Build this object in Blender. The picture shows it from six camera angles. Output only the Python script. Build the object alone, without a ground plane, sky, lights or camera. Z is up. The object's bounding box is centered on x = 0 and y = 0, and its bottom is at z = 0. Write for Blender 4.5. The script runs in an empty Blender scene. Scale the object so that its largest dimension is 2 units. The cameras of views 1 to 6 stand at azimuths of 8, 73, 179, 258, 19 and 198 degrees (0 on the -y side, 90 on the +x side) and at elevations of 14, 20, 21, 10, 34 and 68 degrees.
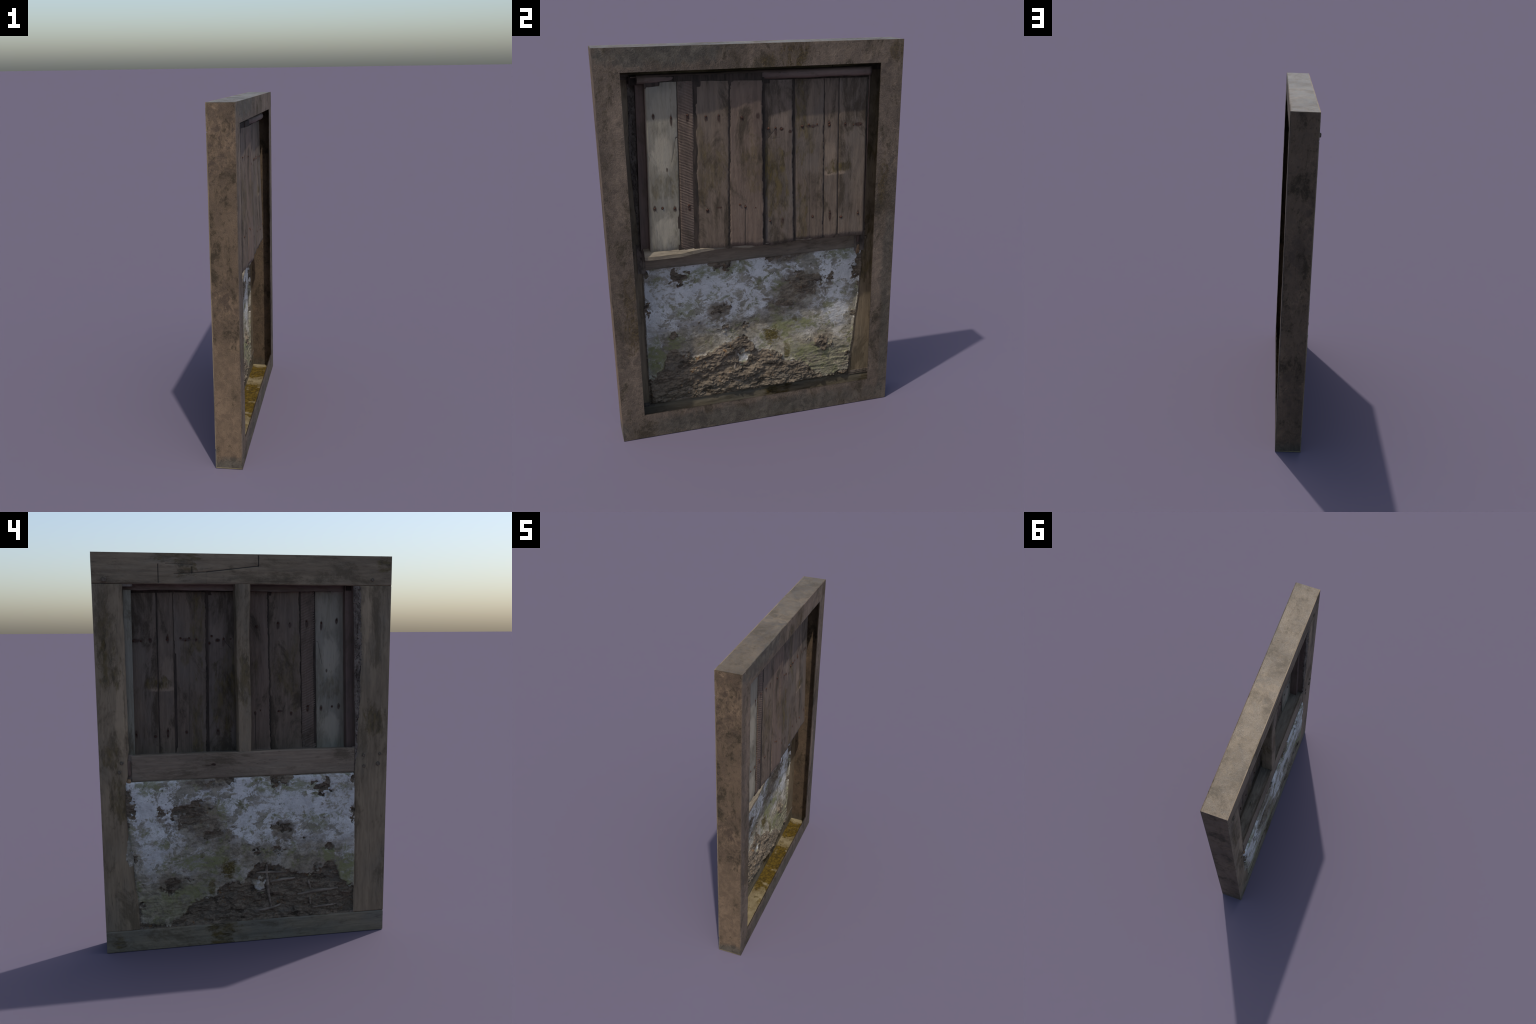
"""Timber-framed wall panel: oak frame, boarded hatch above, plastered wattle and daub below."""
import bpy, math, random
import numpy as np
from mathutils import Vector

random.seed(7)

# ------------------------------------------------------------------ noise --
def _hash(ix, iy, seed):
    h = (ix.astype(np.int64) * 374761393 + iy.astype(np.int64) * 668265263 + seed * 974711) & 0xFFFFFFFF
    h = ((h ^ (h >> 13)) * 1274126177) & 0xFFFFFFFF
    h = ((h ^ (h >> 16)) * 2246822519) & 0xFFFFFFFF
    return ((h ^ (h >> 15)) & 0xFFFFFF) / float(0xFFFFFF)

def vnoise(u, v, seed=0):
    u = np.asarray(u, float); v = np.asarray(v, float)
    iu = np.floor(u); iv = np.floor(v); fu = u - iu; fv = v - iv
    su = fu ** 3 * (fu * (fu * 6 - 15) + 10); sv = fv ** 3 * (fv * (fv * 6 - 15) + 10)
    a = _hash(iu, iv, seed); b = _hash(iu + 1, iv, seed)
    c = _hash(iu, iv + 1, seed); d = _hash(iu + 1, iv + 1, seed)
    return (a + (b - a) * su) * (1 - sv) + (c + (d - c) * su) * sv - 0.5

def fbm(u, v, octaves=4, seed=0, gain=0.5):
    t = 0; amp = 1.0
    for o in range(octaves):
        ca, sa = math.cos(0.7 * o), math.sin(0.7 * o)
        uu = u * ca - v * sa; vv = u * sa + v * ca
        t = t + amp * vnoise(uu + 13.7 * o, vv + 5.1 * o, seed + o * 17)
        u = u * 2.03; v = v * 2.03; amp *= gain
    return t                                   # about -0.8 .. 0.8

def smooth(a, b, x):
    t = np.clip((x - a) / (b - a), 0, 1)
    return t * t * (3 - 2 * t)

def lerp_pts(pts, x):
    xs, ys = zip(*sorted(pts))
    return np.interp(x, xs, ys)

# ----------------------------------------------------------------- meshes --
ROOT = None

def finish(mesh, name, mat, angle=40, parent=None):
    mesh.materials.append(mat)
    mesh.polygons.foreach_set("use_smooth", [True] * len(mesh.polygons))
    mesh.set_sharp_from_angle(angle=math.radians(angle))
    ob = bpy.data.objects.new(name, mesh)
    bpy.context.scene.collection.objects.link(ob)
    ob.parent = parent or ROOT
    return ob

def slab(name, axis, U, V, lo, hi, mat, keep=None, angle=40, parent=None):
    """Two-sided sheet over the grid U x V (2D arrays); lo/hi are its surfaces along axis."""
    n, m = U.shape
    lo = np.broadcast_to(lo, U.shape); hi = np.broadcast_to(hi, U.shape)
    def pack(w):
        if axis == 'x': return np.stack([w, U, V], -1)
        if axis == 'y': return np.stack([U, w, V], -1)
        return np.stack([U, V, w], -1)
    co = np.concatenate([pack(hi).reshape(-1, 3), pack(lo).reshape(-1, 3)])
    idx = np.arange(n * m).reshape(n, m)
    q = np.stack([idx[:-1, :-1], idx[1:, :-1], idx[1:, 1:], idx[:-1, 1:]], -1)
    k = np.ones(q.shape[:2], bool) if keep is None else keep
    top = q[k]; bot = top[:, ::-1] + n * m
    N = n * m
    sides = []
    for e0, e1, kk in ((idx[:-1, 0], idx[1:, 0], k[:, 0]), (idx[1:, -1], idx[:-1, -1], k[:, -1]),
                       (idx[0, 1:], idx[0, :-1], k[0, :]), (idx[-1, :-1], idx[-1, 1:], k[-1, :])):
        s = np.stack([e1, e0, e0 + N, e1 + N], -1)[kk]
        sides.append(s)
    faces = np.concatenate([top, bot] + sides)
    if axis == 'y':
        faces = faces[:, ::-1]
    me = bpy.data.meshes.new(name)
    me.vertices.add(len(co)); me.vertices.foreach_set("co", co.ravel())
    nf = len(faces)
    me.loops.add(nf * 4); me.loops.foreach_set("vertex_index", np.ascontiguousarray(faces).ravel())
    me.polygons.add(nf)
    me.polygons.foreach_set("loop_start", np.arange(0, nf * 4, 4))
    me.update(calc_edges=True); me.validate()
    return finish(me, name, mat, angle, parent)

def grid(u0, u1, v0, v1, step):
    nu = max(2, int(round((u1 - u0) / step)) + 1); nv = max(2, int(round((v1 - v0) / step)) + 1)
    return np.meshgrid(np.linspace(u0, u1, nu), np.linspace(v0, v1, nv), indexing='ij')

def seg_dist(u, v, a, b):
    ax, ay = a; bx, by = b
    dx, dy = bx - ax, by - ay
    t = np.clip(((u - ax) * dx + (v - ay) * dy) / (dx * dx + dy * dy), 0, 1)
    return np.hypot(u - ax - t * dx, v - ay - t * dy)

def tube(name, pts, radii, mat, seed=0, sides=10, parent=None):
    """Rough round stick through pts with given radii."""
    P = [Vector(p) for p in pts]
    fine = []; fr = []
    for i in range(len(P) - 1):
        for s in range(8):
            t = s / 8; fine.append(P[i].lerp(P[i + 1], t)); fr.append(radii[i] + (radii[i + 1] - radii[i]) * t)
    fine.append(P[-1]); fr.append(radii[-1])
    verts = []; faces = []
    for i, c in enumerate(fine):
        d = (fine[min(i + 1, len(fine) - 1)] - fine[max(i - 1, 0)]).normalized()
        a = Vector((1, 0, 0)); a = (a - d * a.dot(d)).normalized(); b = d.cross(a)
        for s in range(sides):
            th = 2 * math.pi * s / sides
            r = fr[i] * (1 + 0.35 * float(vnoise(np.array(s * 0.9), np.array(i * 0.35), seed)))
            verts.append(c + (a * math.cos(th) + b * math.sin(th)) * r)
    for i in range(len(fine) - 1):
        for s in range(sides):
            s2 = (s + 1) % sides
            faces.append((i * sides + s, i * sides + s2, (i + 1) * sides + s2, (i + 1) * sides + s))
    faces.append(tuple(range(sides - 1, -1, -1)))
    faces.append(tuple((len(fine) - 1) * sides + s for s in range(sides)))
    me = bpy.data.meshes.new(name); me.from_pydata([tuple(v) for v in verts], [], faces); me.update()
    return finish(me, name, mat, 50, parent)

def lump_mesh(name, rx, ry, rz, mat, seed=0, rough=0.25, squareness=2.0, seg=14):
    """Rounded pebble / peg head centred on the origin (superellipsoid with noise)."""
    verts = []; faces = []
    def sp(c): return math.copysign(abs(c) ** (2 / squareness), c)
    for i in range(seg + 1):
        ph = math.pi * i / seg
        for j in range(seg * 2):
            th = math.pi * j / seg
            d = (sp(math.cos(ph)), sp(math.sin(ph)) * sp(math.cos(th)), sp(math.sin(ph)) * sp(math.sin(th)))
            k = 1 + rough * float(vnoise(np.array(d[1] * 2 + 5 + d[0]), np.array(d[2] * 2 + 3 - d[0]), seed))
            verts.append((d[0] * rx * k, d[1] * ry * k, d[2] * rz * k))
    w = seg * 2
    for i in range(seg):
        for j in range(w):
            faces.append((i * w + j, (i + 1) * w + j, (i + 1) * w + (j + 1) % w, i * w + (j + 1) % w))
    me = bpy.data.meshes.new(name); me.from_pydata(verts, [], faces); me.validate(); me.update()
    me.materials.append(mat)
    me.polygons.foreach_set("use_smooth", [True] * len(me.polygons))
    me.set_sharp_from_angle(angle=math.radians(50))
    return me

def place(me, name, loc, rot=(0, 0, 0), sc=(1, 1, 1), parent=None):
    ob = bpy.data.objects.new(name, me)
    ob.location = loc; ob.rotation_euler = rot; ob.scale = sc
    bpy.context.scene.collection.objects.link(ob)
    ob.parent = parent or ROOT
    return ob

# -------------------------------------------------------------- materials --
class M:
    """Small helper that writes node graphs as expressions."""
    def __init__(self, name):
        self.mat = bpy.data.materials.new(name); self.mat.use_nodes = True
        self.t = self.mat.node_tree; self.t.nodes.clear()
        self.tc = self.t.nodes.new("ShaderNodeTexCoord")
        self.pos = self.tc.outputs["Object"]
        sx = self.t.nodes.new("ShaderNodeSeparateXYZ"); self.link(self.pos, sx.inputs[0])
        self.x, self.y, self.z = sx.outputs
    def link(self, a, b): self.t.links.new(a, b)
    def put(self, sock, val):
        if isinstance(val, bpy.types.NodeSocket): self.link(val, sock)
        else: sock.default_value = val
    def math(self, op, a, b=0.0, c=0.0, clamp=False):
        n = self.t.nodes.new("ShaderNodeMath"); n.operation = op; n.use_clamp = clamp
        self.put(n.inputs[0], a); self.put(n.inputs[1], b); self.put(n.inputs[2], c)
        return n.outputs[0]
    def vec(self, scale=(1, 1, 1), offset=(0, 0, 0), rot=(0, 0, 0), src=None):
        n = self.t.nodes.new("ShaderNodeMapping")
        self.link(src or self.pos, n.inputs[0])
        n.inputs["Scale"].default_value = scale; n.inputs["Location"].default_value = offset
        n.inputs["Rotation"].default_value = rot
        return n.outputs[0]
    def noise(self, scale, detail=4, rough=0.55, stretch=(1, 1, 1), offset=(0, 0, 0), dist=0.0):
        n = self.t.nodes.new("ShaderNodeTexNoise")
        self.link(self.vec(stretch, offset), n.inputs["Vector"])
        n.inputs["Scale"].default_value = scale; n.inputs["Detail"].default_value = detail
        n.inputs["Roughness"].default_value = rough; n.inputs["Distortion"].default_value = dist
        return n.outputs["Fac"]
    def voronoi(self, scale, stretch=(1, 1, 1), feature='F1', offset=(0, 0, 0)):
        n = self.t.nodes.new("ShaderNodeTexVoronoi"); n.feature = feature
        self.link(self.vec(stretch, offset), n.inputs["Vector"]); n.inputs["Scale"].default_value = scale
        return n.outputs["Distance"]
    def wave(self, scale, rot, dist=3.0, detail=2.0):
        n = self.t.nodes.new("ShaderNodeTexWave"); n.bands_direction = 'Z'
        self.link(self.vec((1, 1, 1), (0, 0, 0), rot), n.inputs["Vector"])
        n.inputs["Scale"].default_value = scale; n.inputs["Distortion"].default_value = dist
        n.inputs["Detail"].default_value = detail
        return n.outputs["Fac"]
    def span(self, v, a, b, lo=0.0, hi=1.0):
        n = self.t.nodes.new("ShaderNodeMapRange"); n.interpolation_type = 'SMOOTHSTEP'
        self.put(n.inputs[0], v); n.inputs[1].default_value = a; n.inputs[2].default_value = b
        n.inputs[3].default_value = lo; n.inputs[4].default_value = hi
        return n.outputs[0]
    def mix(self, f, a, b, mode='MIX'):
        n = self.t.nodes.new("ShaderNodeMix"); n.data_type = 'RGBA'; n.blend_type = mode
        self.put(n.inputs[0], f)
        for s, v in ((n.inputs[6], a), (n.inputs[7], b)):
            if isinstance(v, bpy.types.NodeSocket): self.link(v, s)
            else: s.default_value = (*v, 1)
        return n.outputs[2]
    def mul(self, *v):
        r = v[0]
        for w in v[1:]: r = self.math('MULTIPLY', r, w)
        return r
    def amax(self, *v):
        r = v[0]
        for w in v[1:]: r = self.math('MAXIMUM', r, w)
        return r
    def blob(self, cy, cz, ry, rz, warp=None, amount=0.8, soft=0.5, cx=None, rx=1.0):
        """1 inside an ellipse in the (y, z) plane, edge broken up by the noise warp."""
        dy = self.math('DIVIDE', self.math('SUBTRACT', self.y, cy), ry)
        if cx is None: dz = self.math('DIVIDE', self.math('SUBTRACT', self.z, cz), rz)
        else: dz = self.math('DIVIDE', self.math('SUBTRACT', self.x, cx), rx)
        d = self.math('SQRT', self.math('ADD', self.mul(dy, dy), self.mul(dz, dz)))
        if warp is not None:
            d = self.math('ADD', d, self.mul(self.math('SUBTRACT', warp, 0.5), amount * 2))
        return self.span(d, 1 + soft / 2, 1 - soft / 2)
    def seg(self, a, b, w):
        """1 on the segment a-b in the (y, z) plane."""
        (ay, az), (by, bz) = a, b
        dy, dz = by - ay, bz - az; L = dy * dy + dz * dz
        py = self.math('SUBTRACT', self.y, ay); pz = self.math('SUBTRACT', self.z, az)
        t = self.math('DIVIDE', self.math('ADD', self.mul(py, dy), self.mul(pz, dz)), L, clamp=True)
        ey = self.math('SUBTRACT', py, self.mul(t, dy)); ez = self.math('SUBTRACT', pz, self.mul(t, dz))
        d = self.math('SQRT', self.math('ADD', self.mul(ey, ey), self.mul(ez, ez)))
        return self.span(d, w, w * 0.3)
    def done(self, color, rough=0.75, bumps=(), spec=0.35):
        p = self.t.nodes.new("ShaderNodeBsdfPrincipled")
        self.put(p.inputs["Base Color"], color if isinstance(color, bpy.types.NodeSocket) else (*color, 1))
        self.put(p.inputs["Roughness"], rough)
        p.inputs["Specular IOR Level"].default_value = spec
        prev = None
        for h, strength, dist in bumps:
            b = self.t.nodes.new("ShaderNodeBump")
            b.inputs["Strength"].default_value = strength; b.inputs["Distance"].default_value = dist
            self.link(h, b.inputs["Height"])
            if prev is not None: self.link(prev, b.inputs["Normal"])
            prev = b.outputs[0]
        if prev is not None: self.link(prev, p.inputs["Normal"])
        o = self.t.nodes.new("ShaderNodeOutputMaterial"); self.link(p.outputs[0], o.inputs[0])
        return self.mat

def wood(name, axis, light, mid, dark, stain=(0.048, 0.036, 0.019), stain_amt=0.6, grey=(0.125, 0.108, 0.080),
         grey_amt=0.5, off=0.0, moss=(), lines=(), pale=(), saw=None, streaks=(), rough=0.72, rubble=0.25, cracks=0.5):
    m = M(name)
    st = {'x': (0.12, 1, 1), 'y': (1, 0.10, 1), 'z': (1, 1, 0.10)}[axis]
    st2 = {'x': (0.4, 1, 1), 'y': (1, 0.4, 1), 'z': (1, 1, 0.4)}[axis]
    o = (off, off * 1.7, off * 0.6)
    grain = m.noise(70, 5, 0.6, st, o, 0.4)
    broad = m.noise(3.2, 8, 0.70, st2, o, 0.4)
    blot = m.noise(6.5, 8, 0.74, st2, (off + 4, 2, off), 0.5)
    fine = m.noise(140, 3, 0.6, (1, 1, 1), o)
    speck = m.noise(38, 5, 0.7, st2, (off, 3, 1))
    c = m.mix(m.span(grain, 0.32, 0.68), mid, light)
    c = m.mix(m.span(broad, 0.40, 0.66, 0, 0.85), c, m.mix(m.span(grain, 0.3, 0.7), dark, mid))
    c = m.mix(m.mul(m.span(m.noise(4.5, 4, 0.6, st2, (off, off + 9, 2)), 0.48, 0.68), grey_amt), c, grey)
    c = m.mix(m.mul(m.span(blot, 0.49, 0.62), stain_amt), c, stain)
    c = m.mix(m.mul(m.span(speck, 0.56, 0.72), 0.45), c, stain)
    c = m.mix(m.mul(m.span(fine, 0.55, 0.75), 0.28), c, light)
    edge = m.noise(14, 8, 0.74, st2, (3, off, 7), 0.6)
    for cy, cz, ry, rz, amt in pale:
        c = m.mix(m.mul(m.blob(cy, cz, ry, rz, edge, 2.4, 0.9), amt), c, tuple(min(1, v * 1.55) for v in light))
    for cy, cz, ry, rz, amt in moss:
        c = m.mix(m.mul(m.blob(cy, cz, ry, rz, edge, 2.8, 0.6), m.span(m.noise(45, 5, 0.7, st2), 0.35, 0.6, 0.25, 1), amt),
                  c, m.mix(m.span(speck, 0.4, 0.6), (0.030, 0.021, 0.006), (0.075, 0.052, 0.012)))
    for cy, cz, ry, rz, amt in streaks:
        c = m.mix(m.mul(m.blob(cy, cz, ry, rz, m.noise(60, 4, 0.6, st2), 0.7, 0.7), amt), c, (0.030, 0.014, 0.008))
    if saw:
        w = m.wave(saw[0], saw[1], 2.2, 3)
        sm = m.mul(m.span(w, 0.45, 0.8), m.span(m.noise(9, 3), 0.36, 0.55, 0.15, 1))
        c = m.mix(m.mul(sm, 0.55), c, dark)
    ck = m.span(m.noise(26, 4, 0.6, tuple(v * (0.35 if v < 1 else 1) for v in st), (off + 8, 0, 0), 0.6), 0.492, 0.5)
    ck2 = m.mul(ck, m.span(m.noise(26, 4, 0.6, tuple(v * (0.35 if v < 1 else 1) for v in st), (off + 8, 0, 0), 0.6), 0.508, 0.5),
                m.span(m.noise(5, 3), 0.5, 0.6))
    c = m.mix(m.mul(ck2, cracks), c, (0.016, 0.012, 0.008))
    for a, b, w_, amt in lines:
        c = m.mix(m.mul(m.seg(a, b, w_), amt), c, (0.012, 0.009, 0.006))
    bumps = [(grain, 0.35, 0.004), (m.noise(190, 3, 0.6, st2, o), rubble, 0.004)]
    if saw: bumps.append((w, 0.3, 0.003))
    return m.done(c, m.span(blot, 0.4, 0.65, rough - 0.08, rough + 0.12), bumps)

# ------------------------------------------------------------- dimensions --
Y1, Z1 = 0.75, 2.0            # half width, height
XF, XB = -0.064, 0.088        # street face and room face of the frame
TH = 0.005                    # board thickness
OPEN_Y, OPEN_Z0, OPEN_Z1 = 0.633, 0.136, 1.891   # opening in the room face
HEAD_Z, SILL_Z = 1.855, 0.111

ROOT = bpy.data.objects.new("timber_wall_panel", None)
bpy.context.scene.collection.objects.link(ROOT)
ROOT["label"] = "weathered timber-framed wall panel with plank hatch and crumbling plaster"
ROOT["category"] = "wall panel"

# -------------------------------------------------------------- materials --
LIGHT, MID, DARK = (0.215, 0.162, 0.102), (0.160, 0.120, 0.076), (0.100, 0.074, 0.046)
SCARF = [((0.436, 1.862), (0.436, 1.948), 0.0032, 0.9), ((0.273, 1.907), (0.273, 1.936), 0.0032, 0.9),
         ((0.36, 1.903), (0.20, 1.914), 0.0022, 0.7), ((0.20, 1.914), (-0.056, 1.944), 0.0036, 0.9),
         ((-0.056, 1.944), (-0.056, 1.993), 0.0036, 0.9), ((0.27, 1.948), (0.40, 1.951), 0.002, 0.6),
         ((-0.03, 1.872), (-0.20, 1.868), 0.0018, 0.4)]
mat_lintel = wood("oak_lintel", 'y', LIGHT, MID, DARK, off=1.0, lines=SCARF, grey_amt=0.55,
                  moss=((0.30, 1.95, 0.05, 0.06, 0.8), (-0.72, 1.95, 0.04, 0.05, 0.9), (0.4, 1.98, 0.05, 0.03, 0.6)))
mat_stud = wood("oak_stud", 'z', LIGHT, MID, DARK, off=2.3, grey_amt=0.5,
                moss=((0.68, 1.45, 0.04, 0.10, 0.8), (0.66, 0.80, 0.04, 0.10, 0.7), (-0.66, 1.18, 0.05, 0.07, 0.8),
                      (0.70, 1.02, 0.05, 0.05, 0.7), (0.69, 1.68, 0.03, 0.08, 0.6)),
                pale=((0.635, 1.25, 0.02, 0.18, 0.5), (-0.62, 1.7, 0.025, 0.2, 0.4)))
mat_sill = wood("oak_sill", 'y', (0.175, 0.145, 0.098), (0.133, 0.110, 0.074), (0.088, 0.073, 0.049), off=3.1,
                moss=((0.13, 0.06, 0.07, 0.08, 1.0), (0.68, 0.05, 0.03, 0.03, 0.8)), grey=(0.11, 0.105, 0.085), grey_amt=0.7)
def weathered(name, light, mid, dark, stain, off, pale_amt=0.5, stain_amt=0.85, moss=(), pale=(), grey=(), bump=0.6, rough=0.72, spec=0.35):
    """Old sawn oak so weathered that cloudy stains and dust hide the grain."""
    m = M(name)
    o = (off, off * 1.3, off * 0.7)
    big = m.noise(2.6, 8, 0.68, (1, 1, 0.6), o, 0.5); med = m.noise(7.5, 8, 0.74, (1, 1, 0.55), (off + 3, 1, off), 0.5)
    sm = m.noise(24, 8, 0.75, (1, 1, 0.8), (1, off, 5), 0.6); fine = m.noise(110, 4, 0.65, (1, 1, 1), o)
    rag = m.math('ADD', m.mul(med, 0.6), m.mul(sm, 0.4))
    c = m.mix(m.span(sm, 0.36, 0.64), mid, light)
    c = m.mix(m.mul(m.span(big, 0.46, 0.60), 0.8), c, m.mix(m.span(sm, 0.4, 0.6), dark, mid))
    c = m.mix(m.mul(m.span(m.noise(4.2, 8, 0.72, (1, 1, 0.7), (off, 8, off)), 0.50, 0.60), m.span(sm, 0.40, 0.56), pale_amt), c, tuple(v * 1.5 for v in light))
    c = m.mix(m.mul(m.span(rag, 0.49, 0.60), stain_amt), c, stain)
    c = m.mix(m.mul(m.span(m.noise(60, 5, 0.7, (1, 1, 0.6), o), 0.56, 0.68), 0.55), c, stain)
    c = m.mix(m.mul(m.span(fine, 0.54, 0.72), 0.35), c, tuple(v * 1.35 for v in light))
    for cy, cz, ry, rz, amt in pale:
        c = m.mix(m.mul(m.blob(cy, cz, ry, rz, rag, 2.6, 0.9), amt), c, m.mix(m.span(sm, 0.4, 0.6), light, tuple(v * 1.6 for v in light)))
    for cy, cz, ry, rz, amt in grey:
        c = m.mix(m.mul(m.blob(cy, cz, ry, rz, rag, 2.6, 0.9), amt), c, m.mix(m.span(sm, 0.4, 0.6), (0.040, 0.036, 0.027), (0.080, 0.073, 0.056)))
    for cy, cz, ry, rz, amt in moss:
        c = m.mix(m.mul(m.blob(cy, cz, ry, rz, rag, 2.6, 0.5), m.span(m.noise(40, 5, 0.7, (1, 1, 0.3)), 0.40, 0.55, 0.2, 1), amt),
                  c, m.mix(m.span(fine, 0.4, 0.6), (0.028, 0.018, 0.005), (0.062, 0.040, 0.010)))
    return m.done(c, m.span(rag, 0.42, 0.6, rough - 0.1, rough + 0.12), [(sm, 0.25, 0.008), (m.noise(200, 4, 0.65, (1, 1, 0.7), o), bump, 0.0045)], spec)
mat_side = weathered("oak_side", (0.122, 0.082, 0.049), (0.088, 0.059, 0.036), (0.052, 0.034, 0.021), (0.026, 0.018, 0.008), 5.2, 0.7, 0.9, bump=0.45,
                     grey=((-0.75, 0.0, 0.3, 0.05, 0.8), (0.75, 0.0, 0.3, 0.05, 0.5)),
                     pale=((-0.75, 0.55, 0.3, 0.25, 0.4), (-0.75, 0.25, 0.3, 0.2, 0.5)))
mat_top = weathered("oak_top", (0.122, 0.088, 0.051), (0.094, 0.067, 0.039), (0.060, 0.043, 0.025), (0.040, 0.031, 0.017), 6.4, 0.4, 0.6, rough=0.42, bump=0.4, spec=0.4)
mat_back = weathered("oak_back", (0.116, 0.085, 0.060), (0.088, 0.064, 0.045), (0.052, 0.038, 0.026), (0.030, 0.022, 0.011), 8.1, 0.4, 0.85, bump=0.6,
                     moss=((0.19, 1.95, 0.07, 0.06, 0.95), (0.05, 1.92, 0.05, 0.04, 0.7), (0.67, 1.25, 0.03, 0.15, 0.7), (-0.66, 0.62, 0.04, 0.10, 0.7), (-0.66, 0.80, 0.03, 0.12, 0.6), (0.72, 1.95, 0.04, 0.05, 0.7)),
                     grey=((-0.45, 1.97, 0.30, 0.05, 0.7), (0.0, 0.05, 0.7, 0.06, 0.65), (0.72, 0.6, 0.03, 0.6, 0.5)),
                     pale=((-0.66, 1.5, 0.05, 0.3, 0.45), (0.66, 0.75, 0.03, 0.25, 0.5), (0.45, 1.93, 0.15, 0.04, 0.35), (0.0, 0.12, 0.5, 0.015, 0.4), (-0.66, 0.4, 0.04, 0.2, 0.4)))

def floor_material():
    m = M("mossy_board")
    edge = m.noise(16, 6, 0.7); sp = m.noise(60, 5, 0.7)
    c = m.mix(m.span(m.noise(9, 5, 0.65), 0.35, 0.65), (0.135, 0.105, 0.058), (0.205, 0.168, 0.100))
    c = m.mix(m.span(sp, 0.55, 0.72, 0, 0.5), c, (0.10, 0.07, 0.035))
    moss = m.mix(m.span(sp, 0.38, 0.62), (0.036, 0.023, 0.003), (0.095, 0.060, 0.006))
    k = m.amax(m.blob(0.14, 0, 0.26, 1, edge, 0.8, 0.4), m.blob(0.60, 0, 0.10, 1, edge, 1.0, 0.4),
               m.mul(m.span(edge, 0.52, 0.6), 0.6))
    # the moss only grows on the upper (inner) face of the board
    c = m.mix(m.mul(k, m.span(m.z, 0.0035, 0.0045)), c, moss)
    return m.done(c, 0.85, [(sp, 0.5, 0.004)], 0.2)
mat_floor = floor_material()

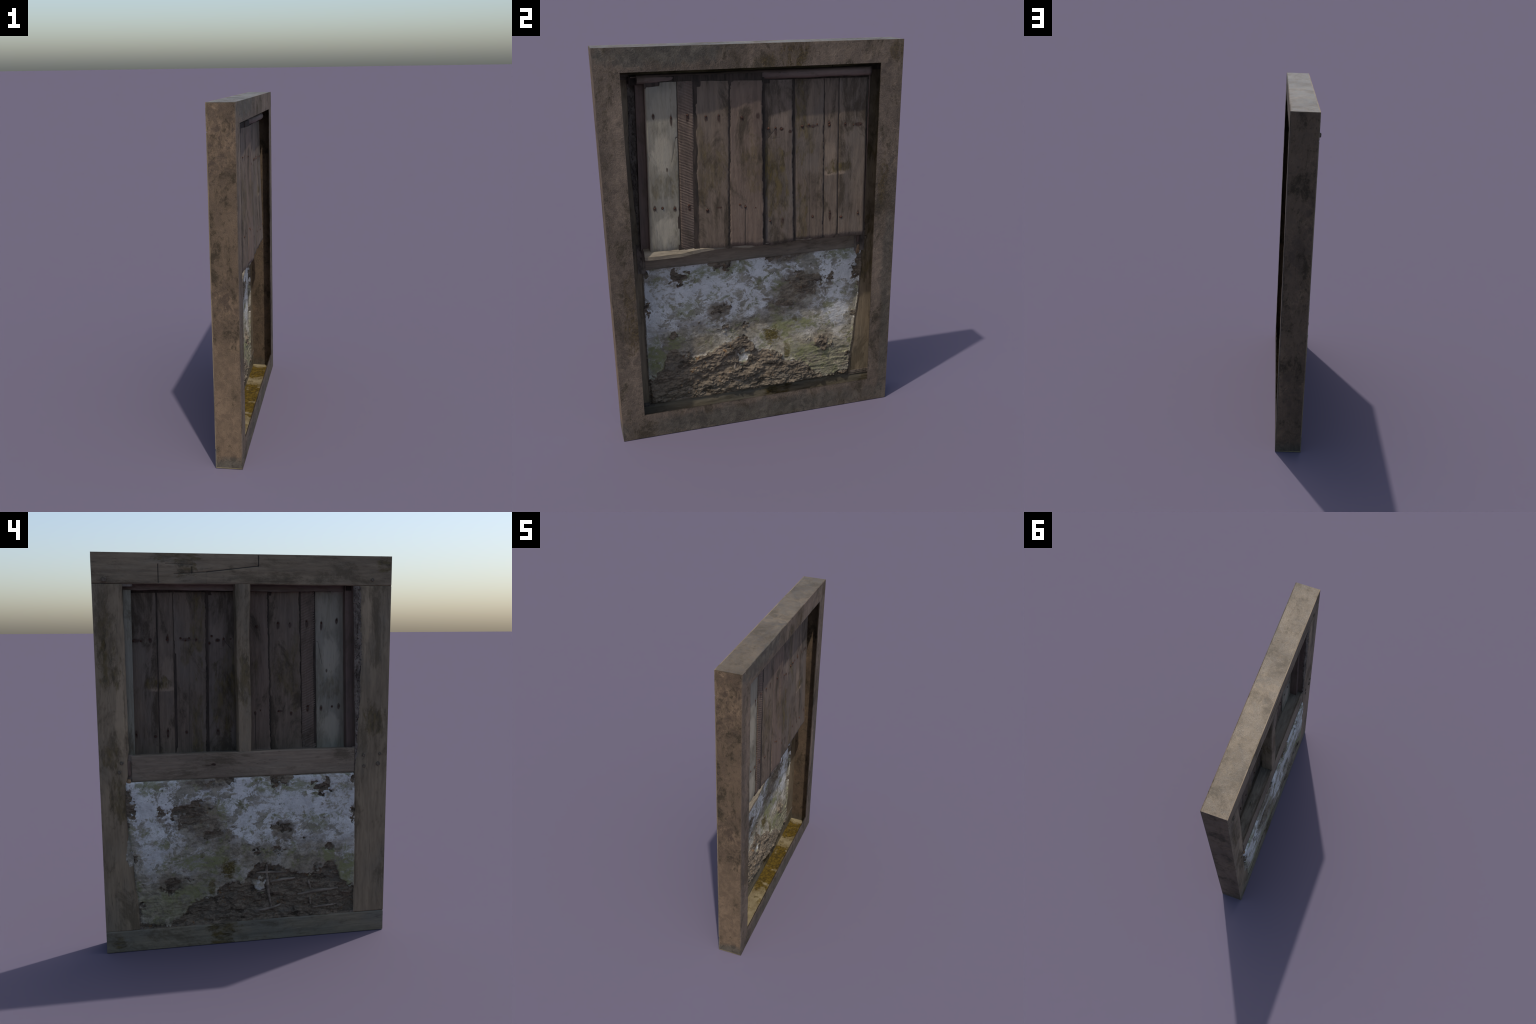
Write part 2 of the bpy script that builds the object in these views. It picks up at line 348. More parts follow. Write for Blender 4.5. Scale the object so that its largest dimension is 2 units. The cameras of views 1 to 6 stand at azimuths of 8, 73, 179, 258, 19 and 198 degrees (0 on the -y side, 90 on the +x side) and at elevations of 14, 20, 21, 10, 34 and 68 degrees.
def plaster_material():
    m = M("lime_plaster")
    n1 = m.noise(5.0, 7, 0.68); n2 = m.noise(9, 8, 0.72, (1, 1, 1.2), (2, 5, 1), 0.6)
    n3 = m.noise(45, 6, 0.72, (1, 0.6, 1), (7, 1, 3)); n4 = m.noise(130, 4, 0.65)
    n5 = m.noise(21, 8, 0.75, (1, 0.8, 1.1), (6, 2, 9), 0.8)
    ragged = m.math('ADD', m.mul(n2, 0.55), m.mul(n5, 0.45))
    white = m.mix(m.span(n2, 0.3, 0.7), (0.385, 0.375, 0.36), (0.57, 0.56, 0.535))
    tan = m.mix(m.span(n3, 0.35, 0.65), (0.170, 0.138, 0.095), (0.310, 0.265, 0.190))
    grime = m.mix(m.span(n3, 0.35, 0.65), (0.112, 0.096, 0.064), (0.240, 0.210, 0.150))
    brown = m.mix(m.span(n3, 0.38, 0.62), (0.082, 0.063, 0.043), (0.175, 0.140, 0.098))
    low = m.span(m.math('ADD', m.z, m.mul(m.math('SUBTRACT', ragged, 0.5), 1.5)), 0.66, 0.40)
    c = m.mix(m.mul(m.span(m.math('ADD', ragged, m.mul(m.math('SUBTRACT', n1, 0.5), 0.6)), 0.50, 0.545), 0.85), white, grime)
    c = m.mix(m.mul(low, 0.68), c, m.mix(m.span(n5, 0.45, 0.58), tan, grime))
    # whitest areas
    for cy, cz, ry, rz, a in ((-0.17, 0.76, 0.15, 0.10, 0.9), (-0.48, 0.72, 0.09, 0.14, 0.8), (0.50, 0.60, 0.08, 0.15, 0.8),
                              (0.15, 0.74, 0.06, 0.04, 0.9), (-0.45, 0.86, 0.12, 0.03, 0.7), (0.48, 0.76, 0.09, 0.05, 0.6),
                              (-0.045, 0.312, 0.03, 0.03, 0.6)):
        c = m.mix(m.mul(m.blob(cy, cz, ry, rz, ragged, 2.6, 0.6), m.span(n3, 0.60, 0.46), a), c, white)
    # brown bleed round the bare patches
    for cy, cz, ry, rz, a in ((0.28, 0.69, 0.15, 0.09, 0.9), (0.20, 0.60, 0.11, 0.06, 0.75), (0.20, 0.88, 0.13, 0.035, 0.85),
                              (-0.19, 0.61, 0.07, 0.05, 0.85), (0.40, 0.345, 0.09, 0.07, 0.7), (-0.38, 0.42, 0.16, 0.06, 0.7),
                              (0.30, 0.20, 0.16, 0.06, 0.5), (-0.05, 0.50, 0.12, 0.05, 0.6), (0.10, 0.55, 0.10, 0.05, 0.5),
                              (-0.33, 0.55, 0.10, 0.05, 0.4)):
        c = m.mix(m.mul(m.blob(cy, cz, ry, rz, ragged, 2.8, 0.5), a), c, brown)
    # worn, dirty skirt of the render
    for cy, cz, ry, rz, a in ((0.46, 0.20, 0.20, 0.10, 0.85), (0.20, 0.33, 0.16, 0.07, 0.6), (-0.30, 0.47, 0.20, 0.06, 0.55), (0.05, 0.50, 0.2, 0.06, 0.5)):
        c = m.mix(m.mul(m.blob(cy, cz, ry, rz, ragged, 2.2, 0.9), a), c, m.mix(m.span(n5, 0.44, 0.56), m.mix(m.span(n3, 0.4, 0.6), (0.105, 0.090, 0.060), (0.185, 0.160, 0.112)), tan))
    # algae
    g = m.mul(m.span(m.noise(10, 7, 0.72, (1, 1, 1), (1, 8, 4), 0.4), 0.515, 0.60), m.span(n5, 0.42, 0.54))
    c = m.mix(m.mul(g, 0.75), c, m.mix(m.span(n3, 0.4, 0.6), (0.105, 0.105, 0.038), (0.175, 0.172, 0.082)))
    for cy, cz, ry, rz, a in ((-0.535, 0.36, 0.05, 0.10, 0.85), (0.44, 0.24, 0.16, 0.09, 0.35), (0.30, 0.30, 0.12, 0.05, 0.55),
                              (0.50, 0.86, 0.10, 0.04, 0.75), (-0.23, 0.835, 0.06, 0.04, 0.7), (-0.08, 0.84, 0.05, 0.04, 0.65),
                              (0.23, 0.46, 0.10, 0.035, 0.85), (-0.43, 0.46, 0.03, 0.04, 0.8), (-0.36, 0.62, 0.07, 0.04, 0.6)):
        c = m.mix(m.mul(m.blob(cy, cz, ry, rz, ragged, 2.8, 0.6), m.span(n3, 0.36, 0.54), a), c, (0.150, 0.152, 0.062))
    for cy, cz, ry, rz, a in ((0.115, 0.42, 0.055, 0.05, 0.95), (0.20, 0.31, 0.02, 0.05, 0.8), (0.425, 0.635, 0.008, 0.02, 0.8), (0.25, 0.50, 0.012, 0.02, 0.7)):
        c = m.mix(m.mul(m.blob(cy, cz, ry, rz, ragged, 3.0, 0.5), m.span(n5, 0.42, 0.53), a), c, m.mix(m.span(n4, 0.4, 0.6), (0.045, 0.032, 0.008), (0.100, 0.074, 0.016)))
    pits = m.mul(m.span(m.voronoi(24, (1, 1, 1)), 0.16, 0.08), m.span(m.noise(7, 3), 0.45, 0.6))
    c = m.mix(m.mul(pits, 0.8), c, (0.06, 0.048, 0.035))
    c = m.mix(m.mul(m.span(n4, 0.52, 0.70), 0.3), c, grime)
    crack = m.span(m.voronoi(6.5, (1, 1, 1.4), 'DISTANCE_TO_EDGE'), 0.012, 0.0)
    c = m.mix(m.mul(crack, m.span(n2, 0.5, 0.6), 0.5), c, (0.05, 0.042, 0.032))
    return m.done(c, 0.85, [(n2, 0.45, 0.012), (n3, 0.6, 0.006), (n4, 0.35, 0.003)], 0.25)
mat_plaster = plaster_material()

def daub_material():
    m = M("straw_daub")
    n1 = m.noise(9, 6, 0.7, (1, 0.6, 1.4)); n2 = m.noise(38, 6, 0.72, (1, 0.35, 1.2), (2, 5, 1), 1.2); n3 = m.noise(110, 4, 0.65)
    c = m.mix(m.span(n2, 0.35, 0.65), (0.070, 0.053, 0.037), (0.175, 0.138, 0.098))
    c = m.mix(m.mul(m.span(n1, 0.50, 0.64), 0.7), c, (0.105, 0.090, 0.070))
    c = m.mix(m.span(n3, 0.56, 0.74, 0, 0.6), c, (0.26, 0.205, 0.145))
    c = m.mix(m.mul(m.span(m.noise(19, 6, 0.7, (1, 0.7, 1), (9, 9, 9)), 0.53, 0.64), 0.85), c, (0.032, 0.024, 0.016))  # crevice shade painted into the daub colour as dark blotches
    c = m.mix(m.mul(m.span(m.noise(30, 5, 0.7, (1, 1, 1), (4, 1, 6)), 0.60, 0.68), 0.75), c, (0.17, 0.085, 0.030))
    return m.done(c, 0.9, [(n2, 0.6, 0.010), (n3, 0.5, 0.004)], 0.2)
mat_daub = daub_material()

def simple(name, a, b, scale=60, stretch=(1, 1, 1), rough=0.85):
    m = M(name); n = m.noise(scale, 5, 0.65, stretch)
    return m.done(m.mix(m.span(n, 0.35, 0.65), a, b), rough, [(n, 0.4, 0.004)], 0.25)
mat_stick = simple("hazel_stick", (0.095, 0.075, 0.057), (0.20, 0.163, 0.125), 50, (1, 0.3, 1))
mat_nail = simple("rusty_iron", (0.022, 0.014, 0.011), (0.085, 0.036, 0.020), 120)
mat_peg = simple("oak_peg", (0.07, 0.056, 0.04), (0.14, 0.11, 0.08), 120)
mat_pebble = simple("pale_pebble", (0.24, 0.24, 0.23), (0.34, 0.33, 0.31), 80)
mat_brick = simple("orange_brick_chip", (0.14, 0.085, 0.045), (0.25, 0.165, 0.095), 60, (1, 0.5, 1.6))
mat_rot = simple("rotted_oak", (0.060, 0.046, 0.036), (0.150, 0.122, 0.098), 40, (1, 1, 0.5))
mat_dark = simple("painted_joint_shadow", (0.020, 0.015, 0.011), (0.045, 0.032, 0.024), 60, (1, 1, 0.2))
mat_red = wood("red_brown_batten", 'z', (0.125, 0.080, 0.062), (0.098, 0.063, 0.050), (0.062, 0.042, 0.034), off=9.3, stain_amt=0.5, grey_amt=0.2)
mat_red_h = wood("red_brown_head_batten", 'y', (0.140, 0.095, 0.075), (0.108, 0.072, 0.058), (0.068, 0.046, 0.038), off=10.3, stain_amt=0.5, grey_amt=0.25)
mat_grey_batten = wood("lichen_grey_batten", 'z', (0.205, 0.190, 0.145), (0.155, 0.142, 0.105), (0.095, 0.085, 0.055), off=11.0, grey=(0.17, 0.165, 0.14))
mat_rail = wood("oak_rail", 'y', (0.205, 0.155, 0.108), (0.155, 0.117, 0.082), (0.104, 0.078, 0.055), off=12.4, grey_amt=0.35,
                streaks=((0.18, 0.964, 0.012, 0.007, 1.0), (0.20, 0.962, 0.02, 0.002, 0.8)))
mat_mullion = wood("oak_mullion", 'z', LIGHT, MID, DARK, off=13.6, moss=((0.02, 1.40, 0.03, 0.12, 0.7),))

# ----------------------------------------------------------- frame boards --
def relief(u, v, along, seed, amp=0.0016):
    """Grain-following surface waviness."""
    a, b = (u * 5, v * 40) if along == 'u' else (u * 40, v * 5)
    return amp * (fbm(a, b, 3, seed) + 0.8 * fbm(u * 14, v * 14, 3, seed + 5))

def rounding(u, v, sides, r=0.005, drop=0.004):
    """Recession near the chosen sides (u0,u1,v0,v1) so that board edges read as worn arrises."""
    d = np.zeros_like(u)
    for s in sides:
        e = {'u0': u - u.min(axis=0, keepdims=True), 'u1': u.max(axis=0, keepdims=True) - u,
             'v0': v - v.min(axis=1, keepdims=True), 'v1': v.max(axis=1, keepdims=True) - v}[s]
        d = np.maximum(d, drop * (1 - np.clip(e / r, 0, 1)) ** 2)
    return d

def border_fade(u, v, w=0.012):
    """0 on the outer border of the whole panel, 1 inside: keeps the boxed corners crisp."""
    return smooth(0, w, np.minimum.reduce([Y1 - np.abs(u), v, Z1 - v]))

STEP = 0.0032
# lintel with scarf joint
U, V = grid(-Y1, Y1, HEAD_Z, Z1, STEP)
V = V + (1 - (V - HEAD_Z) / (Z1 - HEAD_Z)) * 0.003 * fbm(U * 6, U * 0, 3, 4)
f = XF + relief(U, V, 'u', 11) * border_fade(U, V) + rounding(U, V, ['v0'])
for a, b, w, amt in SCARF:
    f = f + 0.0035 * amt * (1 - smooth(0.0, 0.005, seg_dist(U, V, a, b)))
f = f - 0.0018 * smooth(0.004, 0.0, V - (1.914 + (0.20 - U) * 0.117)) * (U < 0.2) * (U > -0.05)
slab("lintel", 'x', U, V, f, f + TH, mat_lintel)

# studs: inner edges wander, the one under -y is rotted away along its edge
EDGE_P = [(0.111, 0.579), (0.265, 0.582), (0.331, 0.593), (0.451, 0.600), (0.523, 0.609), (0.586, 0.618), (0.68, 0.622),
          (0.773, 0.628), (0.88, 0.625), (0.925, 0.613), (1.002, 0.614), (1.054, 0.602), (1.25, 0.604), (1.45, 0.605), (1.855, 0.607)]
EDGE_N = [(0.111, 0.580), (0.5, 0.580), (0.9, 0.572), (1.0, 0.582), (1.106, 0.582), (1.224, 0.590), (1.379, 0.594), (1.533, 0.597), (1.684, 0.588), (1.855, 0.585)]
for sign, edge in ((1, EDGE_P), (-1, EDGE_N)):
    S, V = grid(0, 1, SILL_Z + 0.0015, HEAD_Z - 0.0015, STEP)
    ns = 54
    S, V = np.meshgrid(np.linspace(0, 1, ns), V[0], indexing='ij')
    inner = lerp_pts(edge, V) + 0.0035 * fbm(V * 16, V * 0 + sign, 4, 31)
    U = sign * (Y1 + (inner - Y1) * S)
    f = XF + relief(U, V, 'v', 20 + sign) * border_fade(U, V) + rounding(U, V, ['v0', 'v1'], 0.004, 0.003)
    f = f + 0.004 * smooth(0.012, 0.0, np.abs(U) - inner)             # worn inner arris
    if sign < 0:                                                      # long vertical check and raised sliver
        f = f + 0.0015 * smooth(0.004, 0, np.abs(U + 0.633 + 0.004 * fbm(V * 3, V * 0, 2, 9))) * (V > 0.6)
    else:                                                             # split near the foot of the upper half
        f = f + 0.003 * smooth(0.004, 0, np.abs(U - 0.617 - 0.01 * (V - 1.2))) * (np.abs(V - 1.2) < 0.15)
    if sign < 0: U, V, f = U[:, :], V, f
    else: U, V, f = U[::-1], V[::-1], f[::-1]
    slab("stud", 'x', U, V, np.minimum(f, XF + TH - 0.0012), np.full_like(f, XF + TH), mat_stud)

# sill
U, V = grid(-Y1, Y1, 0.0, SILL_Z, STEP)
V = V + (V / SILL_Z) * 0.004 * fbm(U * 5, U * 0, 4, 8)
f = XF + relief(U, V, 'u', 41) * border_fade(U, V) + rounding(U, V, ['v1'], 0.006, 0.004)
slab("sill", 'x', U, V, f, f + TH, mat_sill)

# casing boards round the outside
xi0, xi1 = XF + TH, XB - TH
for sign in (-1, 1):
    U, V = grid(xi0, xi1, TH, Z1 - TH, 0.008)
    r = 0.0012 * fbm(U * 25, V * 8, 3, 51 + sign) * smooth(0, 0.01, np.minimum.reduce([U - xi0, xi1 - U, V - TH, Z1 - TH - V]))
    a = sign * (Y1 + r); b = sign * (Y1 - TH + r)
    slab("side_board", 'y', U, V, np.minimum(a, b), np.maximum(a, b), mat_side)
U, V = grid(xi0, xi1, -Y1, Y1, 0.008)
r = 0.0012 * fbm(U * 25, V * 10, 3, 57) * smooth(0, 0.01, np.minimum.reduce([U - xi0, xi1 - U, V + Y1, Y1 - V]))
slab("top_board", 'z', U, V, Z1 - TH + r, Z1 + r, mat_top)
slab("bottom_board", 'z', U, V, np.zeros_like(U), TH + 0.0 * r + 0.002 * fbm(U * 30, V * 30, 3, 5), mat_floor)

# room-side frame: one flat ring
ys = np.concatenate([np.linspace(-Y1, -OPEN_Y, 24), np.linspace(-OPEN_Y, OPEN_Y, 220)[1:], np.linspace(OPEN_Y, Y1, 24)[1:]])
zs = np.concatenate([np.linspace(0, OPEN_Z0, 26), np.linspace(OPEN_Z0, OPEN_Z1, 320)[1:], np.linspace(OPEN_Z1, Z1, 22)[1:]])
U, V = np.meshgrid(ys, zs, indexing='ij')
cy = (ys[:-1] + ys[1:]) / 2; cz = (zs[:-1] + zs[1:]) / 2
inside = (np.abs(cy)[:, None] < OPEN_Y) & (cz[None] > OPEN_Z0) & (cz[None] < OPEN_Z1)
f = XB + 0.0015 * fbm(U * 30, V * 30, 4, 61) * border_fade(U, V)
ring = slab("back_frame", 'x', U, V, f - TH, f, mat_back, keep=~inside)

# ------------------------------------------------------------------ hatch --
PX = 0.026
# y limits (top, bottom), depth of centre, tilt, palette
BROWN = ((0.135, 0.099, 0.069), (0.099, 0.071, 0.050), (0.060, 0.043, 0.030))
DUSK = ((0.118, 0.088, 0.066), (0.086, 0.063, 0.047), (0.052, 0.038, 0.027))
REDDISH = ((0.130, 0.091, 0.065), (0.098, 0.067, 0.048), (0.062, 0.042, 0.030))
PALE = ((0.205, 0.180, 0.135), (0.160, 0.139, 0.103), (0.110, 0.094, 0.066))
TOPZ = [(-0.6, 1.834), (-0.3, 1.836), (0.1, 1.824), (0.6, 1.816)]
BOTZ = [(-0.6, 1.018), (-0.3, 1.014), (-0.1, 1.002), (0.04, 0.990), (0.1, 0.982), (0.2, 0.996), (0.36, 0.992), (0.6, 0.992)]
plank_specs = [  # (y0 top, y0 bottom), (y1 top, y1 bottom), dx, tilt, palette, saw?
    ((-0.519, -0.541), (-0.3705, -0.389), 0.000, 0.002, PALE, False),
    ((-0.369, -0.386), (-0.2945, -0.3095), -0.003, -0.002, REDDISH, True),
    ((-0.284, -0.308), (-0.1245, -0.1465), 0.003, 0.010, BROWN, False),
    ((-0.1190, -0.1405), (0.0385, 0.034), 0.002, 0.009, REDDISH, False),
    ((0.0405, 0.036), (0.1945, 0.1975), -0.001, 0.012, DUSK, False),
    ((0.2000, 0.2025), (0.3605, 0.362), -0.001, 0.006, BROWN, False),
    ((0.3625, 0.364), (0.4395, 0.442), -0.001, 0.002, BROWN, False),
    ((0.4445, 0.4455), (0.604, 0.605), 0.002, 0.002, BROWN, False)]
STREAK = {0: ((-0.488, 1.68, 0.007, 0.014, 0.9), (-0.405, 1.655, 0.006, 0.026, 0.9), (-0.436, 1.425, 0.005, 0.010, 0.8), (-0.506, 1.236, 0.008, 0.014, .8), (-0.469, 1.236, 0.006, 0.007, 1), (-0.409, 1.228, 0.008, 0.014, .8)),
          1: ((-0.328, 1.668, 0.008, 0.020, 0.9), (-0.337, 1.228, 0.008, 0.018, 0.9)),
          2: ((-0.240, 1.660, 0.008, 0.016, 0.8), (-0.177, 1.660, 0.008, 0.020, 0.9), (-0.248, 1.203, 0.008, 0.012, 0.9), (-0.190, 1.217, 0.014, 0.005, 0.8)),
          3: ((-0.065, 1.652, 0.009, 0.010, 0.8), (0.013, 1.660, 0.009, 0.016, 0.8), (-0.057, 1.210, 0.006, 0.010, 0.9)),
          4: ((0.138, 1.586, 0.012, 0.009, 1.0), (0.108, 1.575, 0.007, 0.024, 0.7), (0.181, 1.572, 0.008, 0.008, 1), (0.141, 1.118, 0.010, 0.018, 0.7)),
          5: ((0.300, 1.590, 0.030, 0.008, 0.7), (0.304, 1.122, 0.008, 0.010, 0.8), (0.249, 1.59, 0.007, 0.010, 0.8)),
          6: ((0.391, 1.594, 0.007, 0.020, 0.9), (0.400, 1.120, 0.007, 0.026, 0.9)),
          7: ((0.477, 1.588, 0.009, 0.012, 0.9), (0.550, 1.586, 0.022, 0.010, 0.9), (0.463, 1.105, 0.009, 0.008, 0.9), (0.559, 1.120, 0.006, 0.018, 0.8))}
PLMOSS = {0: ((-0.46, 1.33, 0.05, 0.05, 0.45), (-0.40, 1.45, 0.02, 0.12, 0.3)), 2: ((-0.20, 1.42, 0.06, 0.10, 0.5), (-0.27, 1.45, 0.02, 0.2, 0.4)),
          3: ((0.0, 1.40, 0.05, 0.12, 0.5),), 4: ((0.12, 1.30, 0.07, 0.15, 0.75), (0.10, 1.45, 0.04, 0.1, 0.5)),
          5: ((0.24, 1.65, 0.03, 0.15, 0.7), (0.25, 1.15, 0.03, 0.15, 0.7), (0.29, 1.55, 0.03, 0.06, 0.5)),
          6: ((0.42, 1.375, 0.035, 0.03, 1.0),), 7: ((0.47, 1.375, 0.03, 0.025, 0.9),)}
PLPALE = {0: ((-0.44, 1.72, 0.05, 0.08, 0.3), (-0.45, 1.50, 0.05, 0.08, 0.5), (-0.46, 1.13, 0.05, 0.07, 0.5)),
          4: ((0.15, 1.62, 0.04, 0.05, 0.35),), 6: ((0.40, 1.345, 0.04, 0.012, 0.7), (0.40, 1.44, 0.03, 0.06, 0.4)), 7: ((0.46, 1.345, 0.02, 0.01, 0.7),)}
PLLINES = {0: (((-0.388, 1.575), (-0.412, 1.46), 0.0022, 0.6), ((-0.388, 1.575), (-0.374, 1.58), 0.0022, 0.5)),
           3: (((-0.057, 1.205), (-0.062, 1.0), 0.0028, 0.9),), 4: (((0.108, 1.59), (0.074, 1.548), 0.0025, 0.7), ((0.09, 1.54), (0.13, 1.545), 0.0015, 0.4)),
           5: (((0.284, 1.60), (0.291, 1.0), 0.0016, 0.5),)}
PLANK_X = ((0.027, 0.031), (0.031, 0.036), (0.033, 0.041), (0.038, 0.050), (0.022, 0.042), (0.018, 0.040), (0.017, 0.039), (0.019, 0.040))
def plank_x(i, z):
    """Depth of plank i at height z: the boards lean, their feet further into the room."""
    t, b = PLANK_X[i]
    return b + (t - b) * (z - 1.0) / 0.83
plank_obs = []
for i, ((a0, a1), (b0, b1), dx, tilt, pal, saw) in enumerate(plank_specs):
    mat = wood("hatch_plank_wood_%s" % "abcdefgh"[i], 'z', *pal, off=20 + i * 3.7, grey=(0.175, 0.165, 0.138) if pal is PALE else (0.105, 0.092, 0.078),
               grey_amt=0.5 if pal is PALE else 0.4, stain=(0.085, 0.076, 0.048) if pal is PALE else (0.038, 0.027, 0.016),
               stain_amt=0.6 if pal is PALE else 0.9, saw=(24.0, (math.radians(24), 0, 0)) if saw else None,
               moss=PLMOSS.get(i, ()), pale=PLPALE.get(i, ()), streaks=STREAK.get(i, ()), lines=PLLINES.get(i, ()), rubble=0.3, cracks=0.4)
    nz = 270; ns = max(14, int((b0 - a0) / 0.0034))
    S, T = np.meshgrid(np.linspace(0, 1, ns), np.linspace(0, 1, nz), indexing='ij')
    def across(t):                                                    # left / right edges, chipped
        za = 1.0 + 0.83 * t
        crumble = 0.0050 if i in (2, 3, 4, 5) else 0.001
        y0 = a1 + (a0 - a1) * t + crumble * fbm(za * 34, za * 0 + i, 5, 70, 0.65) * (i != 0)
        y1 = b1 + (b0 - b1) * t + crumble * fbm(za * 34, za * 0 + i + 1, 5, 70, 0.65)
        return y0, y1
    y0, y1 = across(T)
    U = y0 + (y1 - y0) * S
    zt = lerp_pts(TOPZ, U) + 0.002 * fbm(U * 20, U * 0, 2, 5); zb = lerp_pts(BOTZ, U) + 0.003 * fbm(U * 25, U * 0, 3, 6)
    if i == 1: zb = zb + 0.012 * smooth(0.25, 0.0, S)                  # clipped corner
    V = zb + (zt - zb) * T
    mid = plank_x(i, V) + tilt * (S - 0.5) + relief(U, V, 'v', 80 + i, 0.0015)
    mid = mid + 0.0022 * fbm(U * 7, V * 3, 2, 90 + i)
    round_b = 0.014 if i >= 3 else 0.004                               # rolled lower ends
    mid = mid - round_b * (1 - np.clip((V - zb) / 0.034, 0, 1)) ** 2.4
    if i == 7:
        mid = mid - 0.030 * (1 - np.clip((0.606 - U) / 0.022, 0, 1)) ** 2.2
    if i == 0:
        mid = mid - 0.004 * (1 - np.clip((U - y0) / 0.010, 0, 1)) ** 2 - 0.015 * (1 - np.clip((zt - V) / 0.03, 0, 1)) ** 2 * (U < -0.45)
    edge = 0.0032 * (np.clip(1 - np.minimum(U - y0, y1 - U) / 0.005, 0, 1)) ** 2
    half = 0.0046 - edge
    for (la, lb, w, amt) in PLLINES.get(i, ()):
        half = half - 0.0016 * amt * (1 - smooth(0, 0.004, seg_dist(U, V, la, lb)))
    if saw:
        half = half + 0.0007 * np.sin((V + 0.45 * U) * 2 * math.pi / 0.0115 + 3 * fbm(U * 9, V * 9, 2, 3)) * smooth(-0.25, 0.1, fbm(U * 8, V * 6, 2, 77))
    plank_obs.append(slab("plank", 'x', U, V, mid - half, mid + half, mat))

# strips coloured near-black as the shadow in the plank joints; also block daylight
for y_t, y_b in ((-0.3698, -0.3875), (-0.289, -0.309), (-0.122, -0.1435), (0.0395, 0.035), (0.1972, 0.200), (0.3615, 0.363), (0.442, 0.444)):
    S, T = np.meshgrid(np.linspace(-1, 1, 3), np.linspace(0, 1, 30), indexing='ij')
    U = y_b + (y_t - y_b) * T + S * 0.013; V = 0.998 + 0.864 * T
    k = sum(y_t > p[1][0] - 0.004 for p in plank_specs)
    c = 0.5 * (plank_x(max(k - 1, 0), V) + plank_x(min(k, 7), V))
    slab("joint_liner", 'x', U, V, c - 0.002, c + 0.002, mat_dark)

for i, sp in enumerate(plank_specs):                                   # closes the slot over the plank heads
    x = plank_x(i, 1.82)
    slab("joint_liner", 'x', *grid(sp[0][0] - 0.002, sp[1][0] + 0.002, 1.808, 1.862, 0.02), x - 0.001, x + 0.001, mat_dark)
slab("joint_liner", 'x', *grid(-0.585, -0.512, 1.822, 1.863, 0.02), -0.0155, -0.0125, mat_dark)
for (yt, yb), xa, xb in (((-0.5185, -0.5405), -0.020, 0.026), ((0.604, 0.605), -0.02, 0.022)):  # cheeks beside the hatch
    Uc, Vc = grid(xa, xb, 1.012, 1.855, 0.006)
    yy = yb + (yt - yb) * (Vc - 1.012) / 0.843 + 0.001 * fbm(Uc * 30, Vc * 8, 3, 29)
    slab("recess_lining", 'y', Uc, Vc, yy - 0.0015, yy + 0.0015, mat_red)
slab("joint_liner", 'x', *grid(0.585, 0.645, 0.87, 1.03, 0.02), -0.0555, -0.053, mat_rot)
slab("joint_liner", 'x', *grid(-0.60, -0.560, 0.875, 1.03, 0.02), -0.0555, -0.053, mat_rot)
for sg in (-1, 1):
    a, b = sorted((sg * 0.56, sg * 0.744))
    for z in (HEAD_Z, SILL_Z):
        slab("joint_liner", 'x', *grid(a, b, z - 0.012, z + 0.012, 0.02), XF + TH + 0.0008, XF + TH + 0.003, mat_rot)

# nails
NAILS = ((0, -0.488, 1.687), (0, -0.405, 1.671), (0, -0.506, 1.237), (0, -0.409, 1.230), (1, -0.328, 1.680), (1, -0.340, 1.241), (1, -0.335, 1.221),
         (2, -0.240, 1.670), (2, -0.177, 1.671), (2, -0.248, 1.209), (2, -0.183, 1.217), (3, -0.065, 1.655), (3, 0.013, 1.664), (3, -0.084, 1.224),
         (3, -0.057, 1.212), (3, -0.005, 1.203), (4, 0.071, 1.591), (4, 0.108, 1.593), (4, 0.138, 1.587), (4, 0.169, 1.607), (4, 0.181, 1.573),
         (4, 0.076, 1.122), (4, 0.141, 1.126), (5, 0.249, 1.592), (5, 0.283, 1.598), (5, 0.302, 1.587), (5, 0.326, 1.597), (5, 0.304, 1.123),
         (6, 0.391, 1.603), (6, 0.392, 1.590), (6, 0.400, 1.133), (6, 0.400, 1.107), (7, 0.477, 1.591), (7, 0.522, 1.584), (7, 0.560, 1.586),
         (7, 0.463, 1.106), (7, 0.559, 1.118), (0, -0.469, 1.236))
nail_me = lump_mesh("nail", 0.0085, 0.0062, 0.0062, mat_nail, 5, 0.5, 2.6, 8)
for p, y, z in NAILS:
    s = random.uniform(0.65, 1.05)
    place(nail_me, "nail", (plank_x(p, z) + random.uniform(-0.001, 0.001), y, z), (random.uniform(0, 6.28), 0, 0), (1, s, s * random.uniform(0.9, 1.3)))

# head batten, side battens and linings of the recess
U, V = grid(-0.553, 0.616, 1.829, 1.868, 0.0035)
T = (V - 1.829) / 0.039
V = V + (1 - T) * 0.005 * fbm(U * 7, U * 0, 3, 14) + T * 0.005 * fbm(U * 5, U * 0, 3, 15)
hi = 0.030 + 0.024 * smooth(0.0, 0.3, U) + 0.006 * fbm(U * 9, V * 20, 3, 16) - 0.012 * (2 * np.abs(T - 0.5)) ** 3
hi = hi - 0.03 * (1 - np.clip((0.616 - U) / 0.03, 0, 1)) ** 2
lo = 0.000 - 0.018 * smooth(-0.01, 0.06, U) + 0.003 * fbm(U * 8, V * 30, 3, 17)
slab("head_batten", 'x', U, V, lo, np.maximum(hi, lo + 0.006), mat_red_h)
U, V = grid(XF + TH, 0.012, -0.58, 0.612, 0.006)
slab("head_lining", 'z', U, V, HEAD_Z + 0.0035 + 0.002 * fbm(U * 10, V * 10, 2, 3), HEAD_Z + 0.0085 + 0.002 * fbm(U * 10, V * 10, 2, 3), mat_red_h)

